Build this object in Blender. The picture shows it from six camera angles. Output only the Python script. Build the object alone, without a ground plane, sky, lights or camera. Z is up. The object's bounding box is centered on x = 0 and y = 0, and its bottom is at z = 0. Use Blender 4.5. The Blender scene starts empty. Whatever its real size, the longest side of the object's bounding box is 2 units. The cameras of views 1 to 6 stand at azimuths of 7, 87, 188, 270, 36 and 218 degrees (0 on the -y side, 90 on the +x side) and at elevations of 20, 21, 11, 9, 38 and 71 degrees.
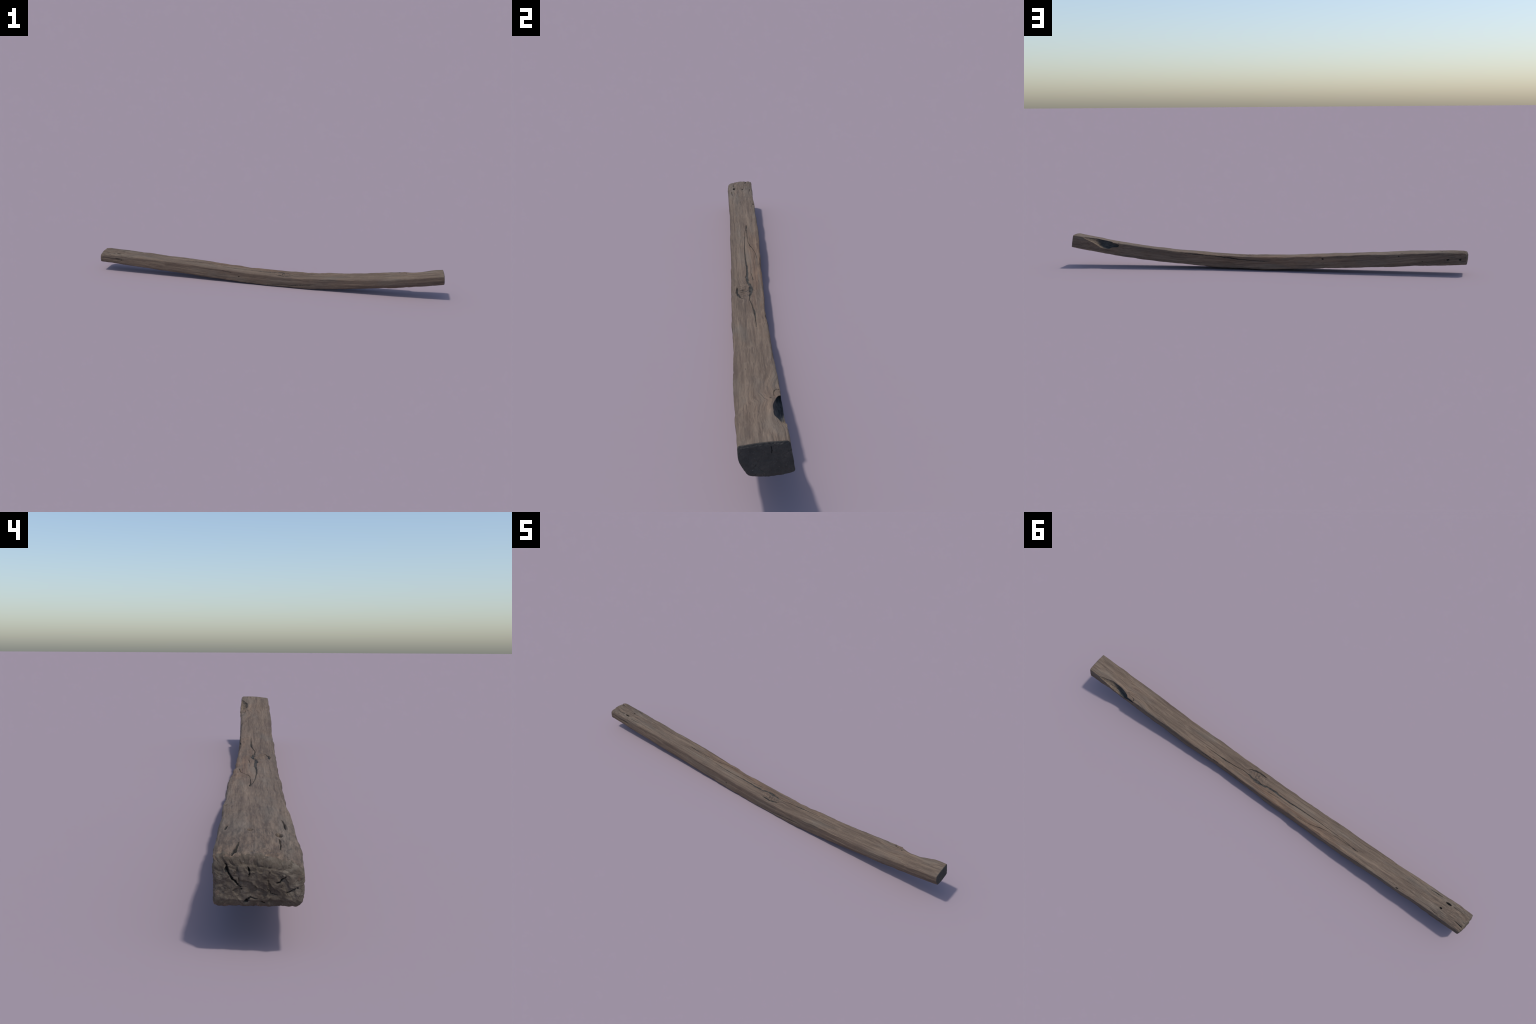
"""Weathered, hand-hewn wooden beam: a long bowed timber with a knot and a long
drying check on its upper face, a rotten knot hole near one end, nail holes and
a cracked, worn butt at the other end."""
import bpy, math
import numpy as np
from mathutils import Vector

# ----------------------------------------------------------------- noise ----
def _hash(ix, iy, iz, seed):
    h = (ix * 374761393 + iy * 668265263 + iz * 2147483647 + seed * 1274126177) & 0xFFFFFFFF
    h = ((h ^ (h >> 13)) * 1274126177) & 0xFFFFFFFF
    h = ((h ^ (h >> 16)) * 2246822519) & 0xFFFFFFFF
    h = h ^ (h >> 15)
    return (h & 0xFFFFFF).astype(np.float64) / float(0xFFFFFF) * 2 - 1

def noise3(p, scale, seed=0):
    q = p * np.asarray(scale, float)
    i = np.floor(q).astype(np.int64)
    f = q - i
    f = f * f * f * (f * (f * 6 - 15) + 10)
    out = 0
    for dx in (0, 1):
        wx = f[..., 0] if dx else 1 - f[..., 0]
        for dy in (0, 1):
            wy = f[..., 1] if dy else 1 - f[..., 1]
            for dz in (0, 1):
                wz = f[..., 2] if dz else 1 - f[..., 2]
                out = out + wx * wy * wz * _hash(i[..., 0] + dx, i[..., 1] + dy, i[..., 2] + dz, seed)
    return out

def fbm(p, scale, octaves=3, seed=0, gain=0.5):
    s = np.asarray(scale, float)
    a, out = 1.0, 0
    for o in range(octaves):
        out = out + a * noise3(p, s * 2 ** o, seed + 17 * o)
        a *= gain
    return out

def smooth(e0, e1, x):
    t = np.clip((x - e0) / (e1 - e0), 0, 1)
    return t * t * (3 - 2 * t)

def curve(xs, ys, x):
    """Catmull-Rom style cubic through the control values."""
    xs, ys = np.asarray(xs, float), np.asarray(ys, float)
    m = np.gradient(ys, xs)
    k = np.clip(np.searchsorted(xs, x) - 1, 0, len(xs) - 2)
    h = xs[k + 1] - xs[k]
    t = np.clip((x - xs[k]) / h, 0, 1)
    return ((2*t**3 - 3*t**2 + 1) * ys[k] + (t**3 - 2*t**2 + t) * h * m[k]
            + (-2*t**3 + 3*t**2) * ys[k+1] + (t**3 - t**2) * h * m[k+1])

# ------------------------------------------------- long edges of the beam ----
MM = 0.001
EDGE_X = np.round(np.arange(-1.0, 1.001, 0.1), 2)
# upper front edge (y, z), upper back edge, lower front edge, lower back edge (mm)
UF_Y = [-42.5, -45.5, -43.2, -41.6, -42.6, -44, -45.0, -45.6, -46.6, -47.4, -49.2, -50.9, -50, -52, -50.4, -51.2, -52.4, -53.6, -52.6, -51.4, -50]
UF_Z = [99.5, 100, 98.6, 97.0, 90.2, 85, 79.2, 74.4, 69, 63.8, 61.4, 60.6, 63.8, 68.8, 75.6, 83.2, 91.8, 104.2, 119, 137, 155.8]
UB_Y = [51, 50.2, 50, 50.6, 50.4, 50.2, 51.2, 50, 46.8, 44, 44.4, 42.8, 41.2, 41.5, 40, 40, 40.4, 41, 43.6, 43.6, 43.6]
UB_Z = [108.6, 107.2, 102.8, 98.4, 93, 88.6, 83.6, 77.6, 72.4, 68.6, 67.2, 66.6, 70.2, 74.8, 82, 90.2, 101.8, 114.8, 129, 145, 161]
LF_Y = [-40, -43, -43.5, -43, -43, -43.5, -44, -45, -46, -46.5, -47.5, -48, -48, -47, -45, -42, -38, -36, -36, -35, -32]
LF_Z = [54, 49.4, 42.6, 37, 31, 25, 19, 13.6, 8, 3.4, 0.6, 0.3, 1.2, 5.6, 15.4, 26, 36.6, 48, 63.5, 80, 97.5]
LB_Y = [49, 49.5, 46.6, 47, 45.2, 48.2, 51, 49.5, 48.2, 47.4, 45.8, 41.2, 37.4, 39.2, 44.4, 45.8, 43.4, 45.6, 45.4, 46.5, 51.5]
LB_Z = [53, 47.8, 43, 38.4, 31.4, 28.8, 24.2, 19.4, 13.8, 9.8, 6.8, 6.8, 9.2, 15, 23.4, 31.4, 40.4, 52.8, 66.6, 82.6, 102.4]
# arris on the front face where the lower hewn facet starts:
FRONT_ARRIS = [.72, .72, .75, .78, .8, .8, .8, .8, .8, .8, .78, .76, .74, .72, .72, .72, .7, .66, .62, .58, .52]
BELLY = [0, 0.5, 1, .5, .5, .5, 0, 0, 0, 0, 0, 0, 0, 1, 2, 2, 3, 4, 5, 6, 6]      # sag of the underside
CROWN = [4, 3.5, 2.5, 2, 1.5, 1.5, 1.5, 1.5, 1.5, 1.5, 1.5, 1.5, 1.5, 1.5, 1.5, 1.5, 1.5, 1.5, 2, 2.5, 3]
R_UF = [14, 14, 11, 7, 5, 5, 5, 5, 5, 5, 5, 5, 5, 5, 5, 5, 5, 5, 5, 5, 5]         # edge rounding
R_UB = [7, 6, 5, 5, 5, 5, 5, 5, 5, 6, 7, 7, 7, 7, 6, 5, 5, 5, 5, 6, 6]

N_LEN = 1900
# samples round each rounded corner and along each flat, in ring order
N_CORNER = [18, 66, 12, 10, 22, 10, 16]
N_FLAT = [28, 28, 64, 12, 12, 16, 40]

s = np.linspace(0, 1, N_LEN)
X_LO, X_HI = -0.9972, 0.9946
xs = X_LO + (X_HI - X_LO) * s

def col(v): return curve(EDGE_X, v, xs) * MM
P3 = lambda y, z: np.stack([xs, y, z], -1)

uf = P3(col(UF_Y), col(UF_Z)); ub = P3(col(UB_Y), col(UB_Z))
lf = P3(col(LF_Y), col(LF_Z)); lb = P3(col(LB_Y), col(LB_Z))
uf[:, 1] += .0008; lb[:, 1] += .0010; lb[:, 2] -= .0008
# hewing wobble along each arris
def wobble(k, amp):
    q = np.stack([xs, np.full_like(xs, k * 3.1), np.zeros_like(xs)], -1)
    return fbm(q, (22, 1, 1), 3, 40 + k) * amp
for k, e in enumerate((uf, ub, lf, lb)):
    e[:, 1] += wobble(2 * k, 0.0011)
    e[:, 2] += wobble(2 * k + 1, 0.0007)
# corner vertices sit outside of the rounded arris
r_uf, r_ub = col(R_UF), col(R_UB)
uf[:, 1] -= .25 * r_uf * .6; uf[:, 2] += .25 * r_uf * .6
ub[:, 1] += .0009; ub[:, 2] += .0009
fa = curve(EDGE_X, FRONT_ARRIS, xs)[:, None]
inset = np.clip(-0.046 - lf[:, 1:2], -.02, 0)
fm = uf * (1 - fa) + lf * fa
fm[:, 1] = uf[:, 1] * .45 + np.minimum(lf[:, 1], -.045) * .55 - .0012
um = (uf + ub) / 2; um[:, 2] += col(CROWN)
bm = lf * .5 + lb * .5; bm[:, 2] -= col(BELLY)
lf[:, 2] = np.maximum(lf[:, 2], .0006)

corners = [uf, um, ub, lb, bm, lf, fm]
radii = [r_uf, np.full(N_LEN, .03), r_ub, np.full(N_LEN, .005), np.full(N_LEN, .02),
         np.full(N_LEN, .007), np.full(N_LEN, .010)]
face_of_edge = ['top', 'top', 'back', 'bottom', 'bottom', 'front', 'front']

# worn ends: the section is pulled in over the last centimetres
def end_round(top_r, side_r, bottom_r, d):
    f = lambda r: r * (1 - np.sqrt(np.clip(1 - (1 - np.clip(d / r, 0, 1)) ** 2, 0, 1)))
    return f(top_r), f(side_r), f(bottom_r)
dl, dh = xs - X_LO, X_HI - xs
tl, sl, bl = end_round(.010, .006, .005, dl)
th, sh, bh = end_round(.0022, .0015, .0015, dh)
pull_top, pull_side, pull_bot = tl + th, sl + sh, bl + bh
for e, sy, sz in ((uf, 1, -1), (um, 0, -1), (ub, -1, -1), (lb, -1, 1), (bm, 0, 1), (lf, 1, 1), (fm, 1, 0)):
    e[:, 1] += sy * pull_side
    e[:, 2] += np.where(sz < 0, -pull_top, pull_bot if sz > 0 else 0)

ring, ring_face, n = [], [], len(corners)
for k in range(n):
    a, b, c = corners[k - 1], corners[k], corners[(k + 1) % n]
    la = np.linalg.norm(a - b, axis=1); lc = np.linalg.norm(c - b, axis=1)
    ra = np.minimum(radii[k], .45 * la)[:, None]; rc = np.minimum(radii[k], .45 * lc)[:, None]
    p0 = b + (a - b) / la[:, None] * ra
    p2 = b + (c - b) / lc[:, None] * rc
    for t in np.linspace(0, 1, N_CORNER[k]):
        ring.append((1 - t)**2 * p0 + 2 * t * (1 - t) * b + t**2 * p2)
        ring_face.append(face_of_edge[k - 1] if t < .5 else face_of_edge[k])
    d = corners[(k + 2) % n]
    lcd = np.linalg.norm(c - d, axis=1)
    rn = np.minimum(radii[(k + 1) % n], .45 * lc)[:, None]
    q = c + (b - c) / lc[:, None] * rn
    for t in np.linspace(0, 1, N_FLAT[k] + 2)[1:-1]:
        ring.append(p2 * (1 - t) + q * t); ring_face.append(face_of_edge[k])
G = np.stack(ring, 1)                       # stations x ring x 3
ring_face = np.array(ring_face)
NR = G.shape[1]

# --- ends are not square: shear x as a function of (y, z) near each end
y, z = G[..., 1], G[..., 2]
w_hi = smooth(.90, .995, G[..., 0]); w_lo = smooth(-.90, -.995, G[..., 0])
G[..., 0] += w_hi * ((.128 - z) * .13)
G[..., 0] += w_lo * (.0045 + y * .11 - .05 * (.085 - z) * 0)

# -------------------------------------------------------- surface normals ----
def grid_normals(G):
    du = np.gradient(G, axis=0)
    dv = np.roll(G, -1, 1) - np.roll(G, 1, 1)
    nrm = np.cross(dv, du)
    nrm /= np.linalg.norm(nrm, axis=-1, keepdims=True) + 1e-12
    cen = G.mean(1, keepdims=True)
    if ((G - cen) * nrm).sum() < 0: nrm = -nrm
    return nrm
NRM = grid_normals(G)

# --------------------------------------------------------- surface relief ----
# checks (drying cracks): polyline in the plane of the face, half-widths, depth  (metres)
CRACKS = [
 dict(name='long_check', face='top', pts=[(.36,.011,.5),(.296,.011,1.1),(.25,.0105,1.8),(.20,.006,1.1),(.161,.001,.8),(.125,.002,1.8),
       (.10,.006,3.6),(.075,.008,5.0),(.055,.007,4.4),(.025,.000,3.6),(-.02,-.001,3.4),(-.06,.0005,3.0),(-.10,.002,2.6),(-.16,-.001,1.7),
       (-.24,-.001,1.0),(-.31,.002,.7),(-.375,.004,.6),(-.46,.013,.6)], depth=.0038),
 dict(name='branching_check', face='top', pts=[(-.16,.035,.5),(-.207,.033,.6),(-.246,.025,.7),(-.267,.019,1.3),(-.30,.013,.6),(-.363,.012,.6),(-.42,.011,.5),(-.446,.013,1.4),(-.452,.0135,.5)], depth=.003),
 dict(name='knot_check', face='top', pts=[(.142,-.018,.6),(.13,-.025,1.4),(.112,-.031,2.2),(.093,-.034,3.4),(.07,-.0335,3.2),(.055,-.0325,1.0)], depth=.003),
 dict(name='short_check', face='top', pts=[(.012,.017,.4),(-.01,.015,.9),(-.045,.013,.4)], depth=.003),
 dict(name='end_check', face='top', pts=[(-.80,-.029,.5),(-.822,-.032,1.0),(-.838,-.032,1.6),(-.855,-.0325,.8)], depth=.004),
 dict(name='edge_check', face='top', pts=[(-.84,.040,.4),(-.856,.0415,1.0),(-.872,.0425,.5)], depth=.003),
 dict(name='corner_check', face='top', pts=[(-.945,.024,.5),(-.958,.026,1.3),(-.976,.028,1.5),(-.987,.031,.7)], depth=.005),
 dict(name='tip_check', face='top', pts=[(-.912,-.022,.8),(-.94,-.0225,.7),(-.965,-.021,.6)], depth=.003),
 dict(name='side_check', face='front', pts=[(.0,.008,.5),(.03,.010,1.0),(.10,.013,1.0),(.145,.0155,1.4),(.184,.020,1.6),(.225,.0255,1.8),(.262,.029,1.2),(.28,.030,.5)], depth=.006),
 dict(name='short_side_check', face='front', pts=[(-.275,.066,.4),(-.245,.063,1.2),(-.215,.060,.6)], depth=.003),
 dict(name='back_check', face='back', pts=[(.30,.069,.5),(.24,.065,1.1),(.173,.0585,1.5),(.12,.053,1.3),(.079,.050,1.0),(.02,.047,.7),(-.03,.046,.4)], depth=.005),
 dict(name='lid_check', face='top', pts=[(.783,.0285,.8),(.770,.0285,.7),(.757,.0300,.8),(.7505,.0320,1.2),(.7495,.0390,1.3),(.7505,.0440,.8)], depth=.003),
 dict(name='splinter_check', face='back', pts=[(.40,.078,.4),(.35,.074,1.3),(.31,.0715,1.4),(.27,.071,.5)], depth=.005),
]
# pits and nail holes: face, centre, half-length along the grain, half-width, depth
PITS = [
 dict(name='nail_hole', face='top', c=(-.889,-.0225), a=.0135, b=.0046, depth=.012),
 dict(name='nail_hole', face='top', c=(-.872,.0115), a=.0062, b=.0038, depth=.010),
 dict(name='worm_hole', face='top', c=(-.679,.0475), a=.007, b=.0025, depth=.005),
 dict(name='nail_hole', face='front', c=(-.893,.0795), a=.016, b=.0032, depth=.009),
 dict(name='nail_hole', face='front', c=(-.870,.0745), a=.006, b=.0030, depth=.009),
 dict(name='worm_hole', face='front', c=(-.167,.0375), a=.0046, b=.0026, depth=.007),
 dict(name='worm_hole', face='back', c=(-.296,.065), a=.0055, b=.0030, depth=.008),
 dict(name='worm_hole', face='back', c=(-.664,.087), a=.0030, b=.0020, depth=.006),
 dict(name='worm_hole', face='back', c=(-.777,.064), a=.0026, b=.0018, depth=.006),
 dict(name='nail_hole', face='back', c=(-.898,.0745), a=.0075, b=.0036, depth=.008),
 dict(name='worm_hole', face='back', c=(-.956,.076), a=.006, b=.0050, depth=.005),
 dict(name='worm_hole', face='top', c=(.787,.0215), a=.004, b=.0012, depth=.002),
]
PLANE = {'top': (0, 1), 'front': (0, 2), 'back': (0, 2)}

def seg_field(U, V, pts, floor=.62, widen=1.12):
    """signed distance to a tapering polyline: distance / local half width, and half width"""
    best = np.full(U.shape, 1e9); hw = np.full(U.shape, 1e-3)
    for (x0, v0, w0), (x1, v1, w1) in zip(pts[:-1], pts[1:]):
        dx, dv = x1 - x0, v1 - v0
        t = np.clip(((U - x0) * dx + (V - v0) * dv) / (dx*dx + dv*dv), 0, 1)
        d = np.hypot(U - x0 - t * dx, V - v0 - t * dv)
        w = np.maximum(w0 + (w1 - w0) * t, floor) * MM * widen
        r = d / w
        m = r < best
        best = np.where(m, r, best); hw = np.where(m, w, hw)
    return best, hw

region = np.zeros(G.shape[:2], int)          # 0 = shaft
region[(X_HI - xs) < .0011] = 1                # sawn end wraps the last millimetres
region[((xs - X_LO)[:, None] + .005 * fbm(G, (110, 110, 110), 3, 71)) < .0034] = 2
region_names = ['beam_shaft', 'end_face', 'end_face', 'knot', 'knot_hole']
disp = np.zeros(G.shape[:2])
side_mask = {f: (ring_face == f)[None, :] & np.ones((N_LEN, 1), bool) for f in PLANE}
jit_u = noise3(G, (60, 300, 300), 5) * .0030
jit_v = fbm(G, (45, 260, 260), 2, 9) * .0005
for cr in CRACKS:
    px = [p[0] for p in cr['pts']]
    sel = (G[..., 0] > min(px) - .03) & (G[..., 0] < max(px) + .03) & side_mask[cr['face']]
    a, b = PLANE[cr['face']]
    q = G[sel]
    r, hw = seg_field(q[:, a] + jit_u[sel], q[:, b] + jit_v[sel], cr['pts'])
    # wide stretches tear raggedly along the fibres
    r = r + np.clip(hw / .003 - .3, 0, 1.2) * .42 * fbm(q, (55, 300, 300), 3, 14)
    dep = np.minimum(cr['depth'], 3.2 * hw + .0006)
    prof = np.clip(1 - (np.maximum(r - .15, 0) / 1.0) ** 1.6, 0, 1)
    disp[sel] -= dep * prof
    # wood sinks gently toward the check
    disp[sel] -= .0009 * np.exp(-((r * hw) / .005) ** 2) * np.minimum(hw / .0015, 1)
    rid = len(region_names); region_names.append('crack')
    # ragged rim: fibres reach over the dark bottom of the check
    rag = .80 + .35 * fbm(G[sel], (30, 420, 420), 2, 12) * np.clip(hw / .002, 0, 1)
    reg = region[sel]; reg[r < rag] = rid; region[sel] = reg
for pt in PITS:
    a, b = PLANE[pt['face']]
    U = G[..., a] - pt['c'][0] + jit_u * .5; V = G[..., b] - pt['c'][1] + jit_v * .8
    r = np.hypot(U / pt['a'], V / pt['b'])
    sel = (r < 2.5) & side_mask[pt['face']]
    disp[sel] -= (pt['depth'] * np.clip(1 - r**2.2, 0, 1) ** .7 + .0008 * np.exp(-(r / 1.5) ** 2))[sel]
    rid = len(region_names); region_names.append(pt['name'])
    region[sel & (r < .82)] = rid

# the knot on the upper face: a raised, crumpled boss between the two checks
kx, ky = .082, -.0145
kr = np.hypot((G[..., 0] - kx) / .062, (G[..., 1] - ky) / .0175)
top_sel = side_mask['top']
km = np.where(top_sel, np.exp(-(kr / .8) ** 4), 0)
disp += km * (.0014 + .0019 * fbm(G, (150, 48, 60), 3, 77) + .0008 * fbm(G, (120, 120, 120), 2, 78))
region[(kr + .25 * noise3(G, (70, 120, 120), 4) < .9) & top_sel & (region == 0)] = 3

# general relief: adze facets, hewn undulation, raised grain
grain = fbm(G, (7, 210, 210), 3, 21)
fine = fbm(G, (26, 520, 520), 2, 33)
lump = fbm(G, (17, 26, 26), 3, 3)
facet = np.abs(noise3(G, (9, 14, 14), 64))
rough = .45 + .55 * smooth(-.2, .4, noise3(G, (5, 20, 20), 8)) + .9 * smooth(-.72, -.95, G[..., 0])
disp += .0009 + .0007 * lump - .0008 * facet + .00045 * grain * rough + .00022 * fine * rough
# torn, splintered upper back arris around the middle of the beam
arris = np.exp(-(np.hypot(G[..., 1] - ub[:, None, 1], G[..., 2] - ub[:, None, 2]) / .010) ** 2)
disp -= arris * np.clip(fbm(G, (16, 30, 30), 4, 91), 0, 1) * 0.0035 * (.45 + .55 * smooth(.45, .3, np.abs(G[..., 0] - .1)))
arris = np.exp(-(np.hypot(G[..., 1] - lb[:, None, 1], G[..., 2] - lb[:, None, 2]) / .010) ** 2) \
      + np.exp(-(np.hypot(G[..., 1] - lf[:, None, 1], G[..., 2] - lf[:, None, 2]) / .010) ** 2)
disp -= arris * np.clip(fbm(G, (24, 30, 30), 3, 55), 0, 1) * .0020
crumble = smooth(-.955, -.992, G[..., 0]) * smooth(-.03, .05, G[..., 2] - um[:, None, 2] + .02)
disp += crumble * (.0030 * fbm(G, (85, 110, 110), 3, 611) - .0002)
P = G + NRM * disp[..., None]
P[..., 2] = np.maximum(P[..., 2], 0.0)

# ------------------------------------------------------------- end faces ----
def cap(ring_pts, sign, rings, seed, cracks):
    """concentric rings from the outline to the centre, bulged and cracked; cracks lie in (y, z)"""
    c = ring_pts.mean(0)
    out = []
    for k in range(1, rings + 1):
        t = k / rings
        q = ring_pts * (1 - t) + c * t
        out.append(q)
    Q = np.stack(out)                         # rings x NR x 3 (last ring collapsed)
    t = (np.arange(1, rings + 1) / rings)[:, None]
    # relax x toward the best plane of the outline
    A = np.c_[np.ones(NR), ring_pts[:, 1:]]
    co = np.linalg.lstsq(A, ring_pts[:, 0], rcond=None)[0]
    plane = co[0] + Q[..., 1] * co[1] + Q[..., 2] * co[2]
    edge = smooth(0, .16, t)
    Q[..., 0] = Q[..., 0] * (1 - edge) + plane * edge
    bulge = (.0012 if sign > 0 else .0022) * edge
    rel = fbm(Q, (60, 60, 60), 4, seed) * (.0007 if sign > 0 else .0017) + fbm(Q, (300, 300, 300), 2, seed + 3) * .0003
    dx = bulge + rel * np.minimum(edge * 1.5, 1)
    reg = np.full(Q.shape[:2], 1 if sign > 0 else 2)
    ju = fbm(Q, (260, 260, 260), 2, seed + 8) * .0012
    jw = fbm(Q, (240, 240, 240), 2, seed + 9) * .0012
    if sign < 0:
        # the butt has broken into small blocky slabs: cells of slightly different height and tilt
        rng = np.random.default_rng(7)
        seeds = np.c_[rng.uniform(-.05, .055, 26), rng.uniform(.045, .108, 26)]
        a = .7
        rotm = np.array([[math.cos(a), -math.sin(a)], [math.sin(a), math.cos(a)]])
        yz = np.stack([Q[..., 1] + 1.3 * ju, Q[..., 2] + 1.3 * jw], -1) @ rotm.T
        sd = seeds @ rotm.T
        dist = np.abs(yz[..., None, 0] - sd[:, 0]) + .8 * np.abs(yz[..., None, 1] - sd[:, 1])
        cell = dist.argmin(-1)
        hgt = rng.uniform(-.0015, .0015, 26); tilt = rng.uniform(-.10, .10, (26, 2))
        off = yz - sd[cell]
        dx = dx + (hgt[cell] + (off * tilt[cell]).sum(-1)) * np.minimum(edge * 1.2, 1)
    for pts, depth in cracks:
        r, hw = seg_field(Q[..., 1] + ju, Q[..., 2] + jw, pts, .42, .72)
        dx = dx - depth * np.clip(1 - np.maximum(r - .1, 0) ** 1.5, 0, 1)
        rid = len(region_names); region_names.append('crack')
        reg[r < .8] = rid
    Q[..., 0] += sign * dx
    Q[-1] = Q[-1].mean(0)
    return Q, reg

END_CRACKS_LO = [
 ([(.0375,.1005,.8),(.0365,.092,1.3),(.033,.0865,1.5),(.028,.081,1.5),(.024,.077,.8),(.020,.072,.5)], .006),
 ([(.0095,.064,.6),(.004,.0625,.4)], .002),
 ([(.0105,.0645,.6),(.016,.0585,1.2),(.022,.054,1.2),(.028,.0500,1.0)], .006),
 ([(-.0005,.0595,.7),(-.007,.0562,.9),(-.012,.055,.4)], .004),
 ([(-.017,.080,.6),(-.024,.084,.9),(-.027,.0875,.6)], .004),
 ([(-.006,.073,.4),(-.012,.068,.7),(-.016,.067,.4)], .002),
 ([(-.028,.069,.4),(-.033,.0725,.6),(-.043,.075,.8)], .003),
 ([(.045,.055,1.3),(.038,.056,.6)], .004),
 ([(.046,.082,1.6),(.044,.0805,.8)], .004),
 ([(.013,.0965,1.1),(.012,.091,.6),(.0125,.086,.4)], .004),
]
END_CRACKS_HI = [
 ([(.010,.152,.8),(.0105,.143,.9),(.011,.138,.4)], .004),
 ([(-.012,.128,.3),(-.019,.118,.6),(-.022,.112,.3)], .0015),
]
RINGS = 46
lo, lo_reg = cap(P[0], -1, RINGS, 301, END_CRACKS_LO)
hi, hi_reg = cap(P[-1], 1, RINGS, 401, END_CRACKS_HI)

# --------------------------------------------------------- assemble mesh ----
nv = N_LEN * NR
V = [P.reshape(-1, 3), lo[:-1].reshape(-1, 3), lo[-1][:1], hi[:-1].reshape(-1, 3), hi[-1][:1]]
base_lo = nv; cen_lo = base_lo + (RINGS - 1) * NR
base_hi = cen_lo + 1; cen_hi = base_hi + (RINGS - 1) * NR
verts = np.concatenate(V)
j = np.arange(NR); jn = (j + 1) % NR
i = np.arange(N_LEN - 1)[:, None]
quads = [np.stack([i*NR + j, (i+1)*NR + j, (i+1)*NR + jn, i*NR + jn], -1).reshape(-1, 4)]
qreg = [region[:-1].reshape(-1)]
def cap_faces(first, base, cen, reg, flip):
    qs, rs, prev = [], [], first
    for k in range(RINGS - 1):
        cur = base + k * NR + j
        q = np.stack([prev, prev[jn], cur[jn], cur], -1)
        qs.append(q); rs.append(reg[k]); prev = cur
    tri = np.stack([prev, prev[jn], np.full(NR, cen)], -1)
    q = np.concatenate(qs)
    if flip: q = q[:, ::-1]; tri = tri[:, ::-1]
    return q, np.concatenate(rs), tri, np.full(NR, reg[0, 0] if reg[0, 0] < 3 else 1)
ql, rl, tl_, trl = cap_faces(j, base_lo, cen_lo, lo_reg, False)
qh, rh, th_, trh = cap_faces((N_LEN - 1) * NR + j, base_hi, cen_hi, hi_reg, True)
trl[:] = 2; trh[:] = 1
quads = np.concatenate([quads[0], ql, qh]); qreg = np.concatenate([qreg[0], rl, rh])
tris = np.concatenate([tl_, th_]); treg = np.concatenate([trl, trh])

def make_mesh(name, verts, quads, tris):
    me = bpy.data.meshes.new(name)
    nq, nt = len(quads), len(tris)
    me.vertices.add(len(verts)); me.vertices.foreach_set('co', verts.astype(np.float32).ravel())
    me.loops.add(nq * 4 + nt * 3)
    me.loops.foreach_set('vertex_index', np.concatenate([quads.ravel(), tris.ravel()]).astype(np.int32))
    me.polygons.add(nq + nt)
    me.polygons.foreach_set('loop_start', np.concatenate([np.arange(nq) * 4, nq * 4 + np.arange(nt) * 3]).astype(np.int32))
    me.update(calc_edges=True); me.validate()
    return me

body_me = make_mesh('beam_body', verts, quads, tris)
vol = sum((verts[tris[:, 0]] * np.cross(verts[tris[:, 1]], verts[tris[:, 2]])).sum(1)) if len(tris) else 0
body_me.polygons.foreach_set('material_index', np.concatenate([qreg, treg]).astype(np.int32))
# outward orientation check on an upper-face polygon
probe = int((N_LEN // 2) * NR + N_CORNER[0] + N_FLAT[0] // 2)
if body_me.polygons[probe].normal.z < 0: body_me.flip_normals()
body = bpy.data.objects.new('beam_body', body_me)
bpy.context.scene.collection.objects.link(body)

# ---------------------------------------------------- rotten knot hole ------
# a scoop that opens on the upper back arris and burrows along the grain
#        x      y      z     ry     rz   (mm)
SCOOP = [(940, 47.0, 154.0,  2.5,  3.0), (925, 46.0, 151.5,  8.0,  9.0), (900, 45.0, 147.0, 14.5, 15.0),
         (872, 46.5, 141.5, 22.5, 24.0), (845, 47.5, 133.0, 25.0, 33.0), (820, 47.5, 126.5, 22.5, 31.0),
         (798, 47.5, 121.0, 18.5, 26.0), (788, 47.0, 117.5, 15.5, 19.0), (780, 45.5, 113.5, 13.5, 12.0),
         (768, 42.0, 111.5, 11.5, 10.0), (748, 38.0, 109.5,  7.0,  6.5), (738, 36.0, 108.0,  2.0,  2.0)]
sc = np.array(SCOOP, float)[::-1] * MM
sx = np.linspace(sc[0, 0], sc[-1, 0], 150)
ang = np.linspace(0, 2 * np.pi, 120, endpoint=False)
f = [curve(sc[:, 0], sc[:, k], sx)[:, None] for k in range(1, 5)]
S = np.stack([sx[:, None] + 0 * ang, f[0] + f[2] * np.cos(ang), f[1] + f[3] * np.sin(ang)], -1)
ctr = np.concatenate([sx[:, None, None] + 0 * f[0][..., None], f[0][..., None], f[1][..., None]], -1)
S = ctr + (S - ctr) * (1 + .05 * fbm(S, (40, 70, 70), 2, 500) + .03 * fbm(S, (60, 400, 400), 2, 501))[..., None]
na, nsx = len(ang), len(sx)
sv = np.concatenate([S.reshape(-1, 3), S[0].mean(0)[None], S[-1].mean(0)[None]])
ja = np.arange(na); jan = (ja + 1) % na; ii = np.arange(nsx - 1)[:, None]
sq = np.stack([ii*na + ja, ii*na + jan, (ii+1)*na + jan, (ii+1)*na + ja], -1).reshape(-1, 4)
st = np.concatenate([np.stack([jan, ja, np.full(na, nsx*na)], -1),
                     np.stack([(nsx-1)*na + ja, (nsx-1)*na + jan, np.full(na, nsx*na + 1)], -1)])
cut_me = make_mesh('scoop', sv, sq, st)
cv = S[:, :, :] - ctr
pn = cut_me.polygons[(nsx // 2) * na]
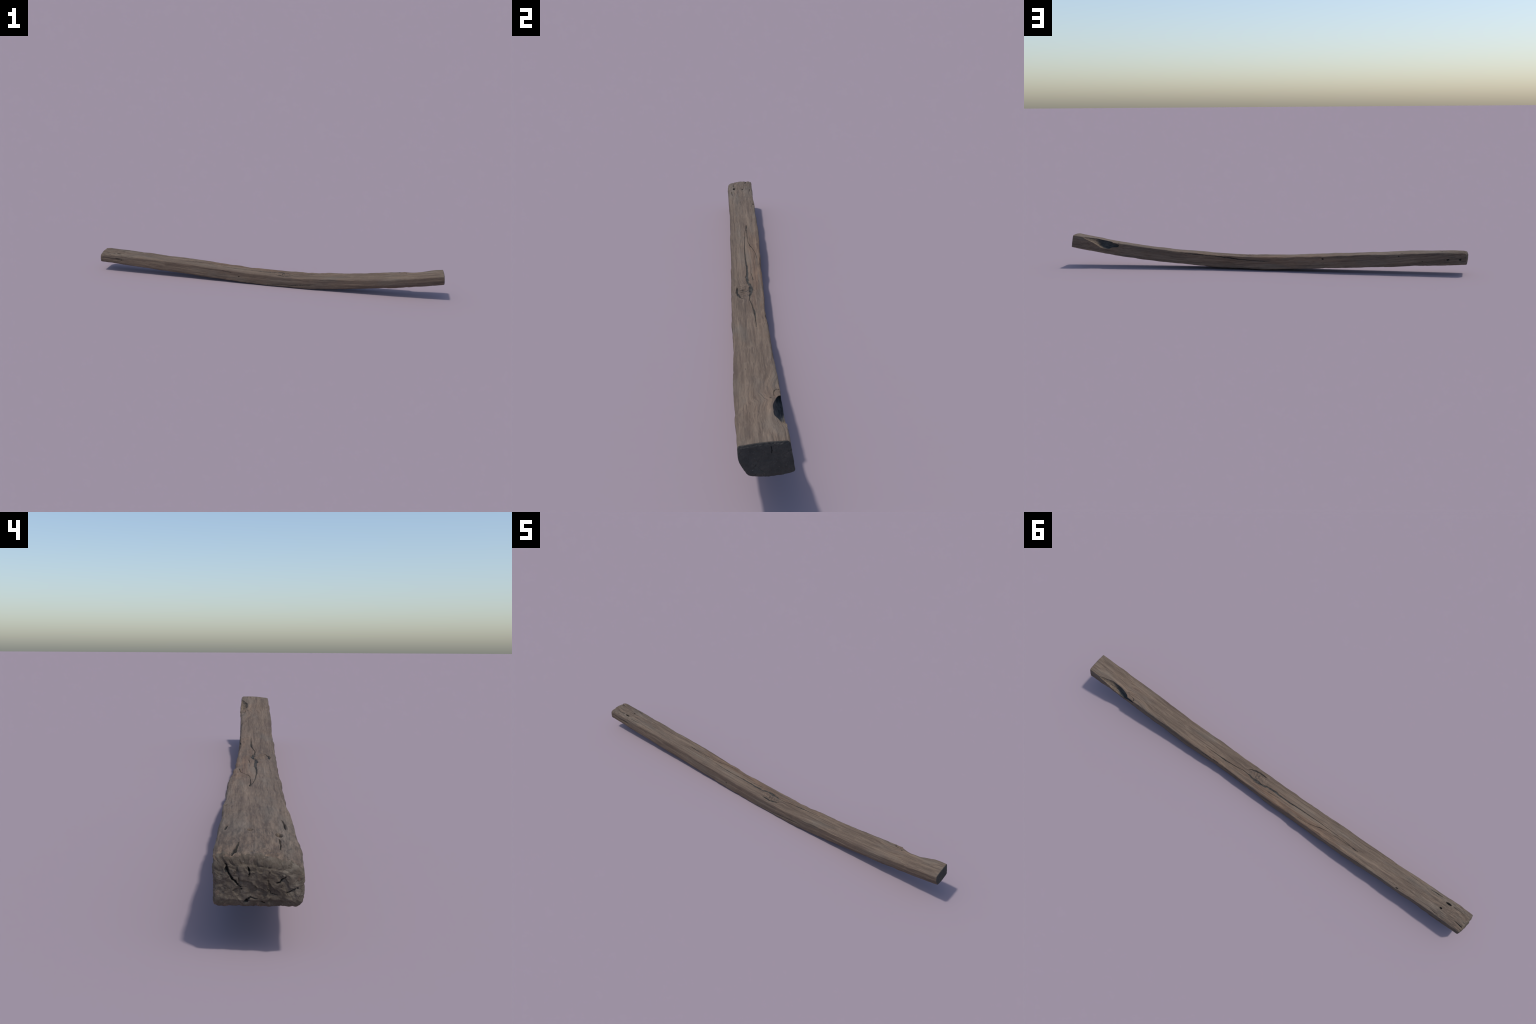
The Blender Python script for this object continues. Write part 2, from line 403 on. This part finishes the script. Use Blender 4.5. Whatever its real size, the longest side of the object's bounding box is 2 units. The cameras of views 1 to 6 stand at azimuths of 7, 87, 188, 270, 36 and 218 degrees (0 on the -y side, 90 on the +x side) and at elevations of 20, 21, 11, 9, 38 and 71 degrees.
if pn.normal.dot(Vector(pn.center) - Vector(ctr[nsx // 2, 0])) < 0: cut_me.flip_normals()
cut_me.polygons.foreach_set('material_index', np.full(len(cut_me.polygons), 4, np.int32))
cutter = bpy.data.objects.new('scoop', cut_me)
bpy.context.scene.collection.objects.link(cutter)
for me in (body_me, cut_me):
    for k in range(len(region_names)):
        me.materials.append(bpy.data.materials.get('slot%d' % k) or bpy.data.materials.new('slot%d' % k))
mod = body.modifiers.new('hole', 'BOOLEAN')
mod.object = cutter; mod.operation = 'DIFFERENCE'
try: mod.solver = 'MANIFOLD'
except Exception: mod.solver = 'EXACT'
def evaluated():
    bpy.context.view_layer.update()
    return bpy.data.meshes.new_from_object(body.evaluated_get(bpy.context.evaluated_depsgraph_get()))
full = evaluated()
if len(full.polygons) < 1000 or abs(len(full.polygons) - len(body_me.polygons)) < 3:
    mod.solver = 'EXACT'; full = evaluated()

# ------------------------------------------------------------- materials ----
class N:
    """tiny helper for building node trees"""
    def __init__(self, name):
        self.m = bpy.data.materials.new(name); self.m.use_nodes = True
        self.t = self.m.node_tree; self.t.nodes.clear()
        self.out = self.t.nodes.new('ShaderNodeOutputMaterial')
        self.b = self.t.nodes.new('ShaderNodeBsdfPrincipled')
        self.t.links.new(self.b.outputs[0], self.out.inputs[0])
        self.co = self.t.nodes.new('ShaderNodeTexCoord').outputs['Object']
    def link(self, a, b):
        if hasattr(a, 'is_linked') or isinstance(a, bpy.types.NodeSocket): self.t.links.new(a, b)
        else: b.default_value = a
    def math(self, op, a, b=0.0, c=None, clamp=False):
        n = self.t.nodes.new('ShaderNodeMath'); n.operation = op; n.use_clamp = clamp
        self.link(a, n.inputs[0]); self.link(b, n.inputs[1])
        if c is not None: self.link(c, n.inputs[2])
        return n.outputs[0]
    def map(self, vec, scale=(1, 1, 1), loc=(0, 0, 0), rot=(0, 0, 0)):
        n = self.t.nodes.new('ShaderNodeMapping')
        self.link(vec, n.inputs[0]); n.inputs[1].default_value = loc
        n.inputs[2].default_value = rot; n.inputs[3].default_value = scale
        return n.outputs[0]
    def noise(self, vec, scale, detail=4, rough=.55, dist=0.0, loc=(0, 0, 0)):
        n = self.t.nodes.new('ShaderNodeTexNoise')
        self.link(self.map(vec, scale, loc), n.inputs['Vector'])
        n.inputs['Scale'].default_value = 1; n.inputs['Detail'].default_value = detail
        n.inputs['Roughness'].default_value = rough; n.inputs['Distortion'].default_value = dist
        return n.outputs['Fac']
    def ramp(self, fac, stops):
        n = self.t.nodes.new('ShaderNodeValToRGB'); e = n.color_ramp.elements
        while len(e) < len(stops): e.new(.5)
        for el, (p, c) in zip(e, stops):
            el.position = p; el.color = (*c, 1) if not isinstance(c, (int, float)) else (c, c, c, 1)
        self.link(fac, n.inputs[0]); return n.outputs[0]
    def step(self, v, lo, hi):
        n = self.t.nodes.new('ShaderNodeMapRange'); n.interpolation_type = 'SMOOTHSTEP'
        self.link(v, n.inputs[0]); n.inputs[1].default_value = lo; n.inputs[2].default_value = hi
        return n.outputs[0]
    def mix(self, fac, a, b, mode='MIX'):
        n = self.t.nodes.new('ShaderNodeMix'); n.data_type = 'RGBA'; n.blend_type = mode
        self.link(fac, n.inputs[0])
        for v, k in ((a, 6), (b, 7)):
            self.link((*v, 1) if isinstance(v, tuple) else v, n.inputs[k])
        return n.outputs[2]
    def xyz(self, v):
        n = self.t.nodes.new('ShaderNodeSeparateXYZ'); self.link(v, n.inputs[0]); return n.outputs
    def combine(self, x, y, z):
        n = self.t.nodes.new('ShaderNodeCombineXYZ')
        for k, v in enumerate((x, y, z)): self.link(v, n.inputs[k])
        return n.outputs[0]
    def blob(self, c, r):
        """gaussian-like ellipsoid mask around c"""
        q = self.map(self.co, tuple(1 / a for a in r), tuple(-a / b for a, b in zip(c, r)))
        n = self.t.nodes.new('ShaderNodeVectorMath'); n.operation = 'LENGTH'; self.link(q, n.inputs[0])
        return self.step(n.outputs['Value'], 1.0, 0.0)
    def finish(self, colour, height, rough=.85, bump=.5, dist=.002):
        self.link(colour, self.b.inputs['Base Color'])
        self.b.inputs['Roughness'].default_value = rough
        self.b.inputs['Specular IOR Level'].default_value = .25
        if height is not None:
            n = self.t.nodes.new('ShaderNodeBump'); n.inputs['Strength'].default_value = bump
            n.inputs['Distance'].default_value = dist
            self.link(height, n.inputs['Height']); self.link(n.outputs[0], self.b.inputs['Normal'])
        return self.m

TAN = (.220, .168, .124)
BROWN = (.070, .053, .042); DARK = (.045, .038, .034); INK = (.020, .021, .022)

def grain_coords(n):
    """object coordinates whose fibres flow around the knot and the knot hole"""
    x, y, z = n.xyz(n.co)
    k1 = n.blob((.08, -.012, .068), (.16, .06, .08))
    k2 = n.blob((.80, .035, .125), (.17, .09, .08))
    swirl = n.noise(n.co, (14, 18, 18), 2, .5, 0, (3, 1, 7))
    y2 = n.math('ADD', y, n.math('MULTIPLY', n.math('SUBTRACT', swirl, .5), n.math('ADD', n.math('MULTIPLY', k1, .05), n.math('MULTIPLY_ADD', k2, .035, .006))))
    bend = n.math('MULTIPLY', k2, n.math('MULTIPLY', n.math('SUBTRACT', x, .80), .22))
    y3 = n.math('ADD', y2, n.math('ABSOLUTE', bend))
    # follow the bow of the timber
    z2 = n.math('SUBTRACT', z, n.math('MULTIPLY', n.math('MULTIPLY', n.math('SUBTRACT', x, .08), n.math('SUBTRACT', x, .08)), .075))
    return n.combine(x, y3, z2), k1, k2

def wood(name, dark_shift=0.0):
    n = N(name)
    g, k1, k2 = grain_coords(n)
    broad = n.noise(n.co, (5, 22, 22), 3, .5, .3)
    streak = n.noise(g, (2.6, 90, 90), 7, .66, .4, (1, 2, 3))
    fibre = n.noise(g, (8, 380, 380), 5, .70, .2, (4, 0, 2))
    speck = n.noise(g, (38, 420, 420), 3, .6, 0, (9, 9, 1))
    tone = n.math('ADD', n.math('MULTIPLY', streak, .55), n.math('MULTIPLY', fibre, .45))
    base = n.ramp(tone, [(.33, BROWN), (.44, (.108, .081, .061)), (.54, (.158, .121, .090)), (.66, TAN)])
    # silver-grey weathering in patches
    base = n.mix(n.math('MULTIPLY', n.step(broad, .46, .66), .65), base, n.ramp(tone, [(.35, (.080, .070, .058)), (.50, (.134, .114, .092)), (.64, (.188, .161, .128))]))
    # freshly exposed, warm fibres along the middle of the back arris, streaked
    x, y, z = n.xyz(n.co)
    warm_zone = n.math('MAXIMUM', n.blob((-.03, .042, .078), (.66, .075, .11)), n.math('MULTIPLY', k2, .55))
    warm = n.math('MULTIPLY', warm_zone, n.step(n.noise(g, (6, 60, 60), 5, .6, .4, (7, 7, 7)), .36, .56))
    base = n.mix(n.math('MULTIPLY', warm, .95), base, n.ramp(tone, [(.35, (.085, .053, .038)), (.51, (.165, .110, .074)), (.66, (.265, .185, .122))]))
    # red-brown stain patches
    red = n.math('MULTIPLY', n.step(n.noise(n.co, (4.5, 30, 30), 4, .6, .4, (2, 11, 5)), .55, .72), .45)
    base = n.mix(red, base, (.078, .055, .045))
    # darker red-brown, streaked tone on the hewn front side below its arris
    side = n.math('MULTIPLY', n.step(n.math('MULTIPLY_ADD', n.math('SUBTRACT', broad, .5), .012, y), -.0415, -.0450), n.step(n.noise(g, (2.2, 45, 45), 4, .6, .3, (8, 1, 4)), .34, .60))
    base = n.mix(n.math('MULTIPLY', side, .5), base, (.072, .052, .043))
    # dark thin fibre lines and specks
    line = n.math('MULTIPLY', n.step(fibre, .40, .30), n.step(streak, .58, .42))
    base = n.mix(n.math('MULTIPLY', line, .8), base, DARK)
    base = n.mix(n.math('MULTIPLY', n.step(speck, .36, .27), .8), base, DARK)
    # blue-black weather stain round the knot, and dry, crumbly grey at the butt
    kd = n.math('MULTIPLY', n.blob((.09, -.012, .066), (.085, .036, .05)), n.step(n.noise(n.co, (60, 95, 95), 4, .65, .6), .50, .63))
    base = n.mix(n.math('MULTIPLY', kd, .8), base, (.042, .042, .040))
    butt = n.math('MULTIPLY', n.step(x, -.76, -.93), n.step(n.noise(g, (22, 230, 230), 5, .68, .4, (5, 3, 8)), .50, .38))
    base = n.mix(n.math('MULTIPLY', butt, .7), base, (.062, .052, .043))
    base = n.mix(1.0, base, (.985, .945, .925), 'MULTIPLY')     # overall warm cast of the oak
    h = n.math('ADD', n.math('MULTIPLY', fibre, .6), n.math('MULTIPLY', streak, .6))
    return n.finish(base, h, .86, .55, .0022)

def end_grain(name, a, b, c, ring_scale):
    n = N(name)
    blotch = n.noise(n.co, (45, 38, 38), 5, .6, .4)
    fine = n.noise(n.co, (300, 300, 300), 4, .65)
    base = n.ramp(n.math('ADD', n.math('MULTIPLY', blotch, .7), n.math('MULTIPLY', fine, .3)), [(.34, a), (.50, b), (.66, c)])
    w = n.t.nodes.new('ShaderNodeTexWave'); w.wave_type = 'RINGS'; w.rings_direction = 'X'
    n.link(n.map(n.co, (1, 1, 1), (0, -.02, -.05)), w.inputs['Vector'])
    w.inputs['Scale'].default_value = ring_scale; w.inputs['Distortion'].default_value = 4
    w.inputs['Detail'].default_value = 3; w.inputs['Detail Scale'].default_value = 2
    base = n.mix(n.math('MULTIPLY', w.outputs['Fac'], .18), base, a)
    pale = n.step(n.noise(n.co, (420, 420, 420), 2, .5, 0, (3, 3, 3)), .70, .76)
    base = n.mix(n.math('MULTIPLY', pale, .6), base, (.26, .235, .20))
    v = n.t.nodes.new('ShaderNodeTexVoronoi'); v.feature = 'DISTANCE_TO_EDGE'
    wob = n.noise(n.co, (90, 90, 90), 3, .6)
    n.link(n.map(n.combine(0.0, n.math('MULTIPLY_ADD', wob, .014, n.xyz(n.co)[1]), n.math('MULTIPLY_ADD', wob, .01, n.xyz(n.co)[2])), (1, 75, 75), rot=(.6, 0, 0)), v.inputs['Vector'])
    v.inputs['Scale'].default_value = 1
    base = n.mix(n.math('MULTIPLY', n.math('MULTIPLY', n.step(v.outputs['Distance'], .05, .0), n.step(blotch, .45, .6)), .6), base, tuple(q * .45 for q in a))
    return n.finish(base, n.math('ADD', blotch, n.math('MULTIPLY', fine, .6)), .9, .6, .002)

def rot(name, a, b):
    n = N(name)
    f_ = n.noise(n.co, (60, 190, 190), 5, .65, .3)
    return n.finish(n.ramp(f_, [(.36, a), (.64, b)]), f_, .92, .6, .002)

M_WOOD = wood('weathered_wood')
M_KNOT = M_WOOD
M_END_HI = end_grain('sawn_end_grain', (.044, .040, .035), (.066, .060, .053), (.094, .082, .069), 42)
M_END_LO = end_grain('worn_end_grain', (.060, .046, .034), (.098, .079, .060), (.145, .122, .096), 34)
M_CRACK = rot('crack_dirt', (.014, .014, .014), (.042, .039, .035))
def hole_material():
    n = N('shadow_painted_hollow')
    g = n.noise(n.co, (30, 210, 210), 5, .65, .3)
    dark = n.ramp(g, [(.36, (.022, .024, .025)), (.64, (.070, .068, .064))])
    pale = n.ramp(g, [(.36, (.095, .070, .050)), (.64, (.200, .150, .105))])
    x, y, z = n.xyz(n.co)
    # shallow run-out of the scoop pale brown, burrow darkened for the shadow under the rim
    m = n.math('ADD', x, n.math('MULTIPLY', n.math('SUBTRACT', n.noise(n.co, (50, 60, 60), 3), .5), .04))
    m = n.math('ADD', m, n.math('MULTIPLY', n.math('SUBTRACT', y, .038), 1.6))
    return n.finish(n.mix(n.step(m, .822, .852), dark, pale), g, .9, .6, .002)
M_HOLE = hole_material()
M_GROOVE = rot('weathered_groove', (.030, .029, .027), (.078, .072, .064))
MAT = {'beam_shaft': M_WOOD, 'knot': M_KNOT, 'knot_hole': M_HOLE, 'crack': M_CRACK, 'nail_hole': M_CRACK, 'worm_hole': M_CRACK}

# -------------------------------------------------- split into named parts ----
full.update()
nvf = len(full.vertices); nlf = len(full.loops); npf = len(full.polygons)
co = np.empty(nvf * 3, np.float32); full.vertices.foreach_get('co', co); co = co.reshape(-1, 3)
vn = np.empty(nvf * 3, np.float32); full.vertex_normals.foreach_get('vector', vn); vn = vn.reshape(-1, 3)
li = np.empty(nlf, np.int32); full.loops.foreach_get('vertex_index', li)
ls = np.empty(npf, np.int32); full.polygons.foreach_get('loop_start', ls)
lt = np.empty(npf, np.int32); full.polygons.foreach_get('loop_total', lt)
mi = np.empty(npf, np.int32); full.polygons.foreach_get('material_index', mi)

root = bpy.data.objects.new('wooden_beam', None)
root.empty_display_size = .2
root['label'] = 'long bowed weathered grey-brown hand-hewn wooden beam with cracks'
root['category'] = 'wooden beam'
bpy.context.scene.collection.objects.link(root)

def emit(rid, name, mat):
    f_ = np.nonzero(mi == rid)[0]
    if len(f_) < 4: return
    tot = lt[f_]
    start = np.concatenate([[0], np.cumsum(tot)[:-1]])
    idx = np.repeat(ls[f_] - start, tot) + np.arange(tot.sum())
    lv = li[idx]
    used, inv = np.unique(lv, return_inverse=True)
    me = bpy.data.meshes.new(name)
    me.vertices.add(len(used)); me.vertices.foreach_set('co', co[used].ravel())
    me.loops.add(len(lv)); me.loops.foreach_set('vertex_index', inv.astype(np.int32))
    me.polygons.add(len(f_)); me.polygons.foreach_set('loop_start', start.astype(np.int32))
    me.update(calc_edges=True)
    me.polygons.foreach_set('use_smooth', np.ones(len(f_), bool))
    if rid != 4:
        me.normals_split_custom_set_from_vertices(vn[used])
    me.materials.append(mat)
    ob = bpy.data.objects.new(name, me)
    bpy.context.scene.collection.objects.link(ob)
    ob.parent = root
    return ob

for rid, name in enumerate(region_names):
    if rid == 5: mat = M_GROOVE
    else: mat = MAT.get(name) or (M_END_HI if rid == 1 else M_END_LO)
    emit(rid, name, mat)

bpy.data.objects.remove(body); bpy.data.objects.remove(cutter)
for m in list(bpy.data.materials):
    if m.name.startswith('slot'): bpy.data.materials.remove(m)
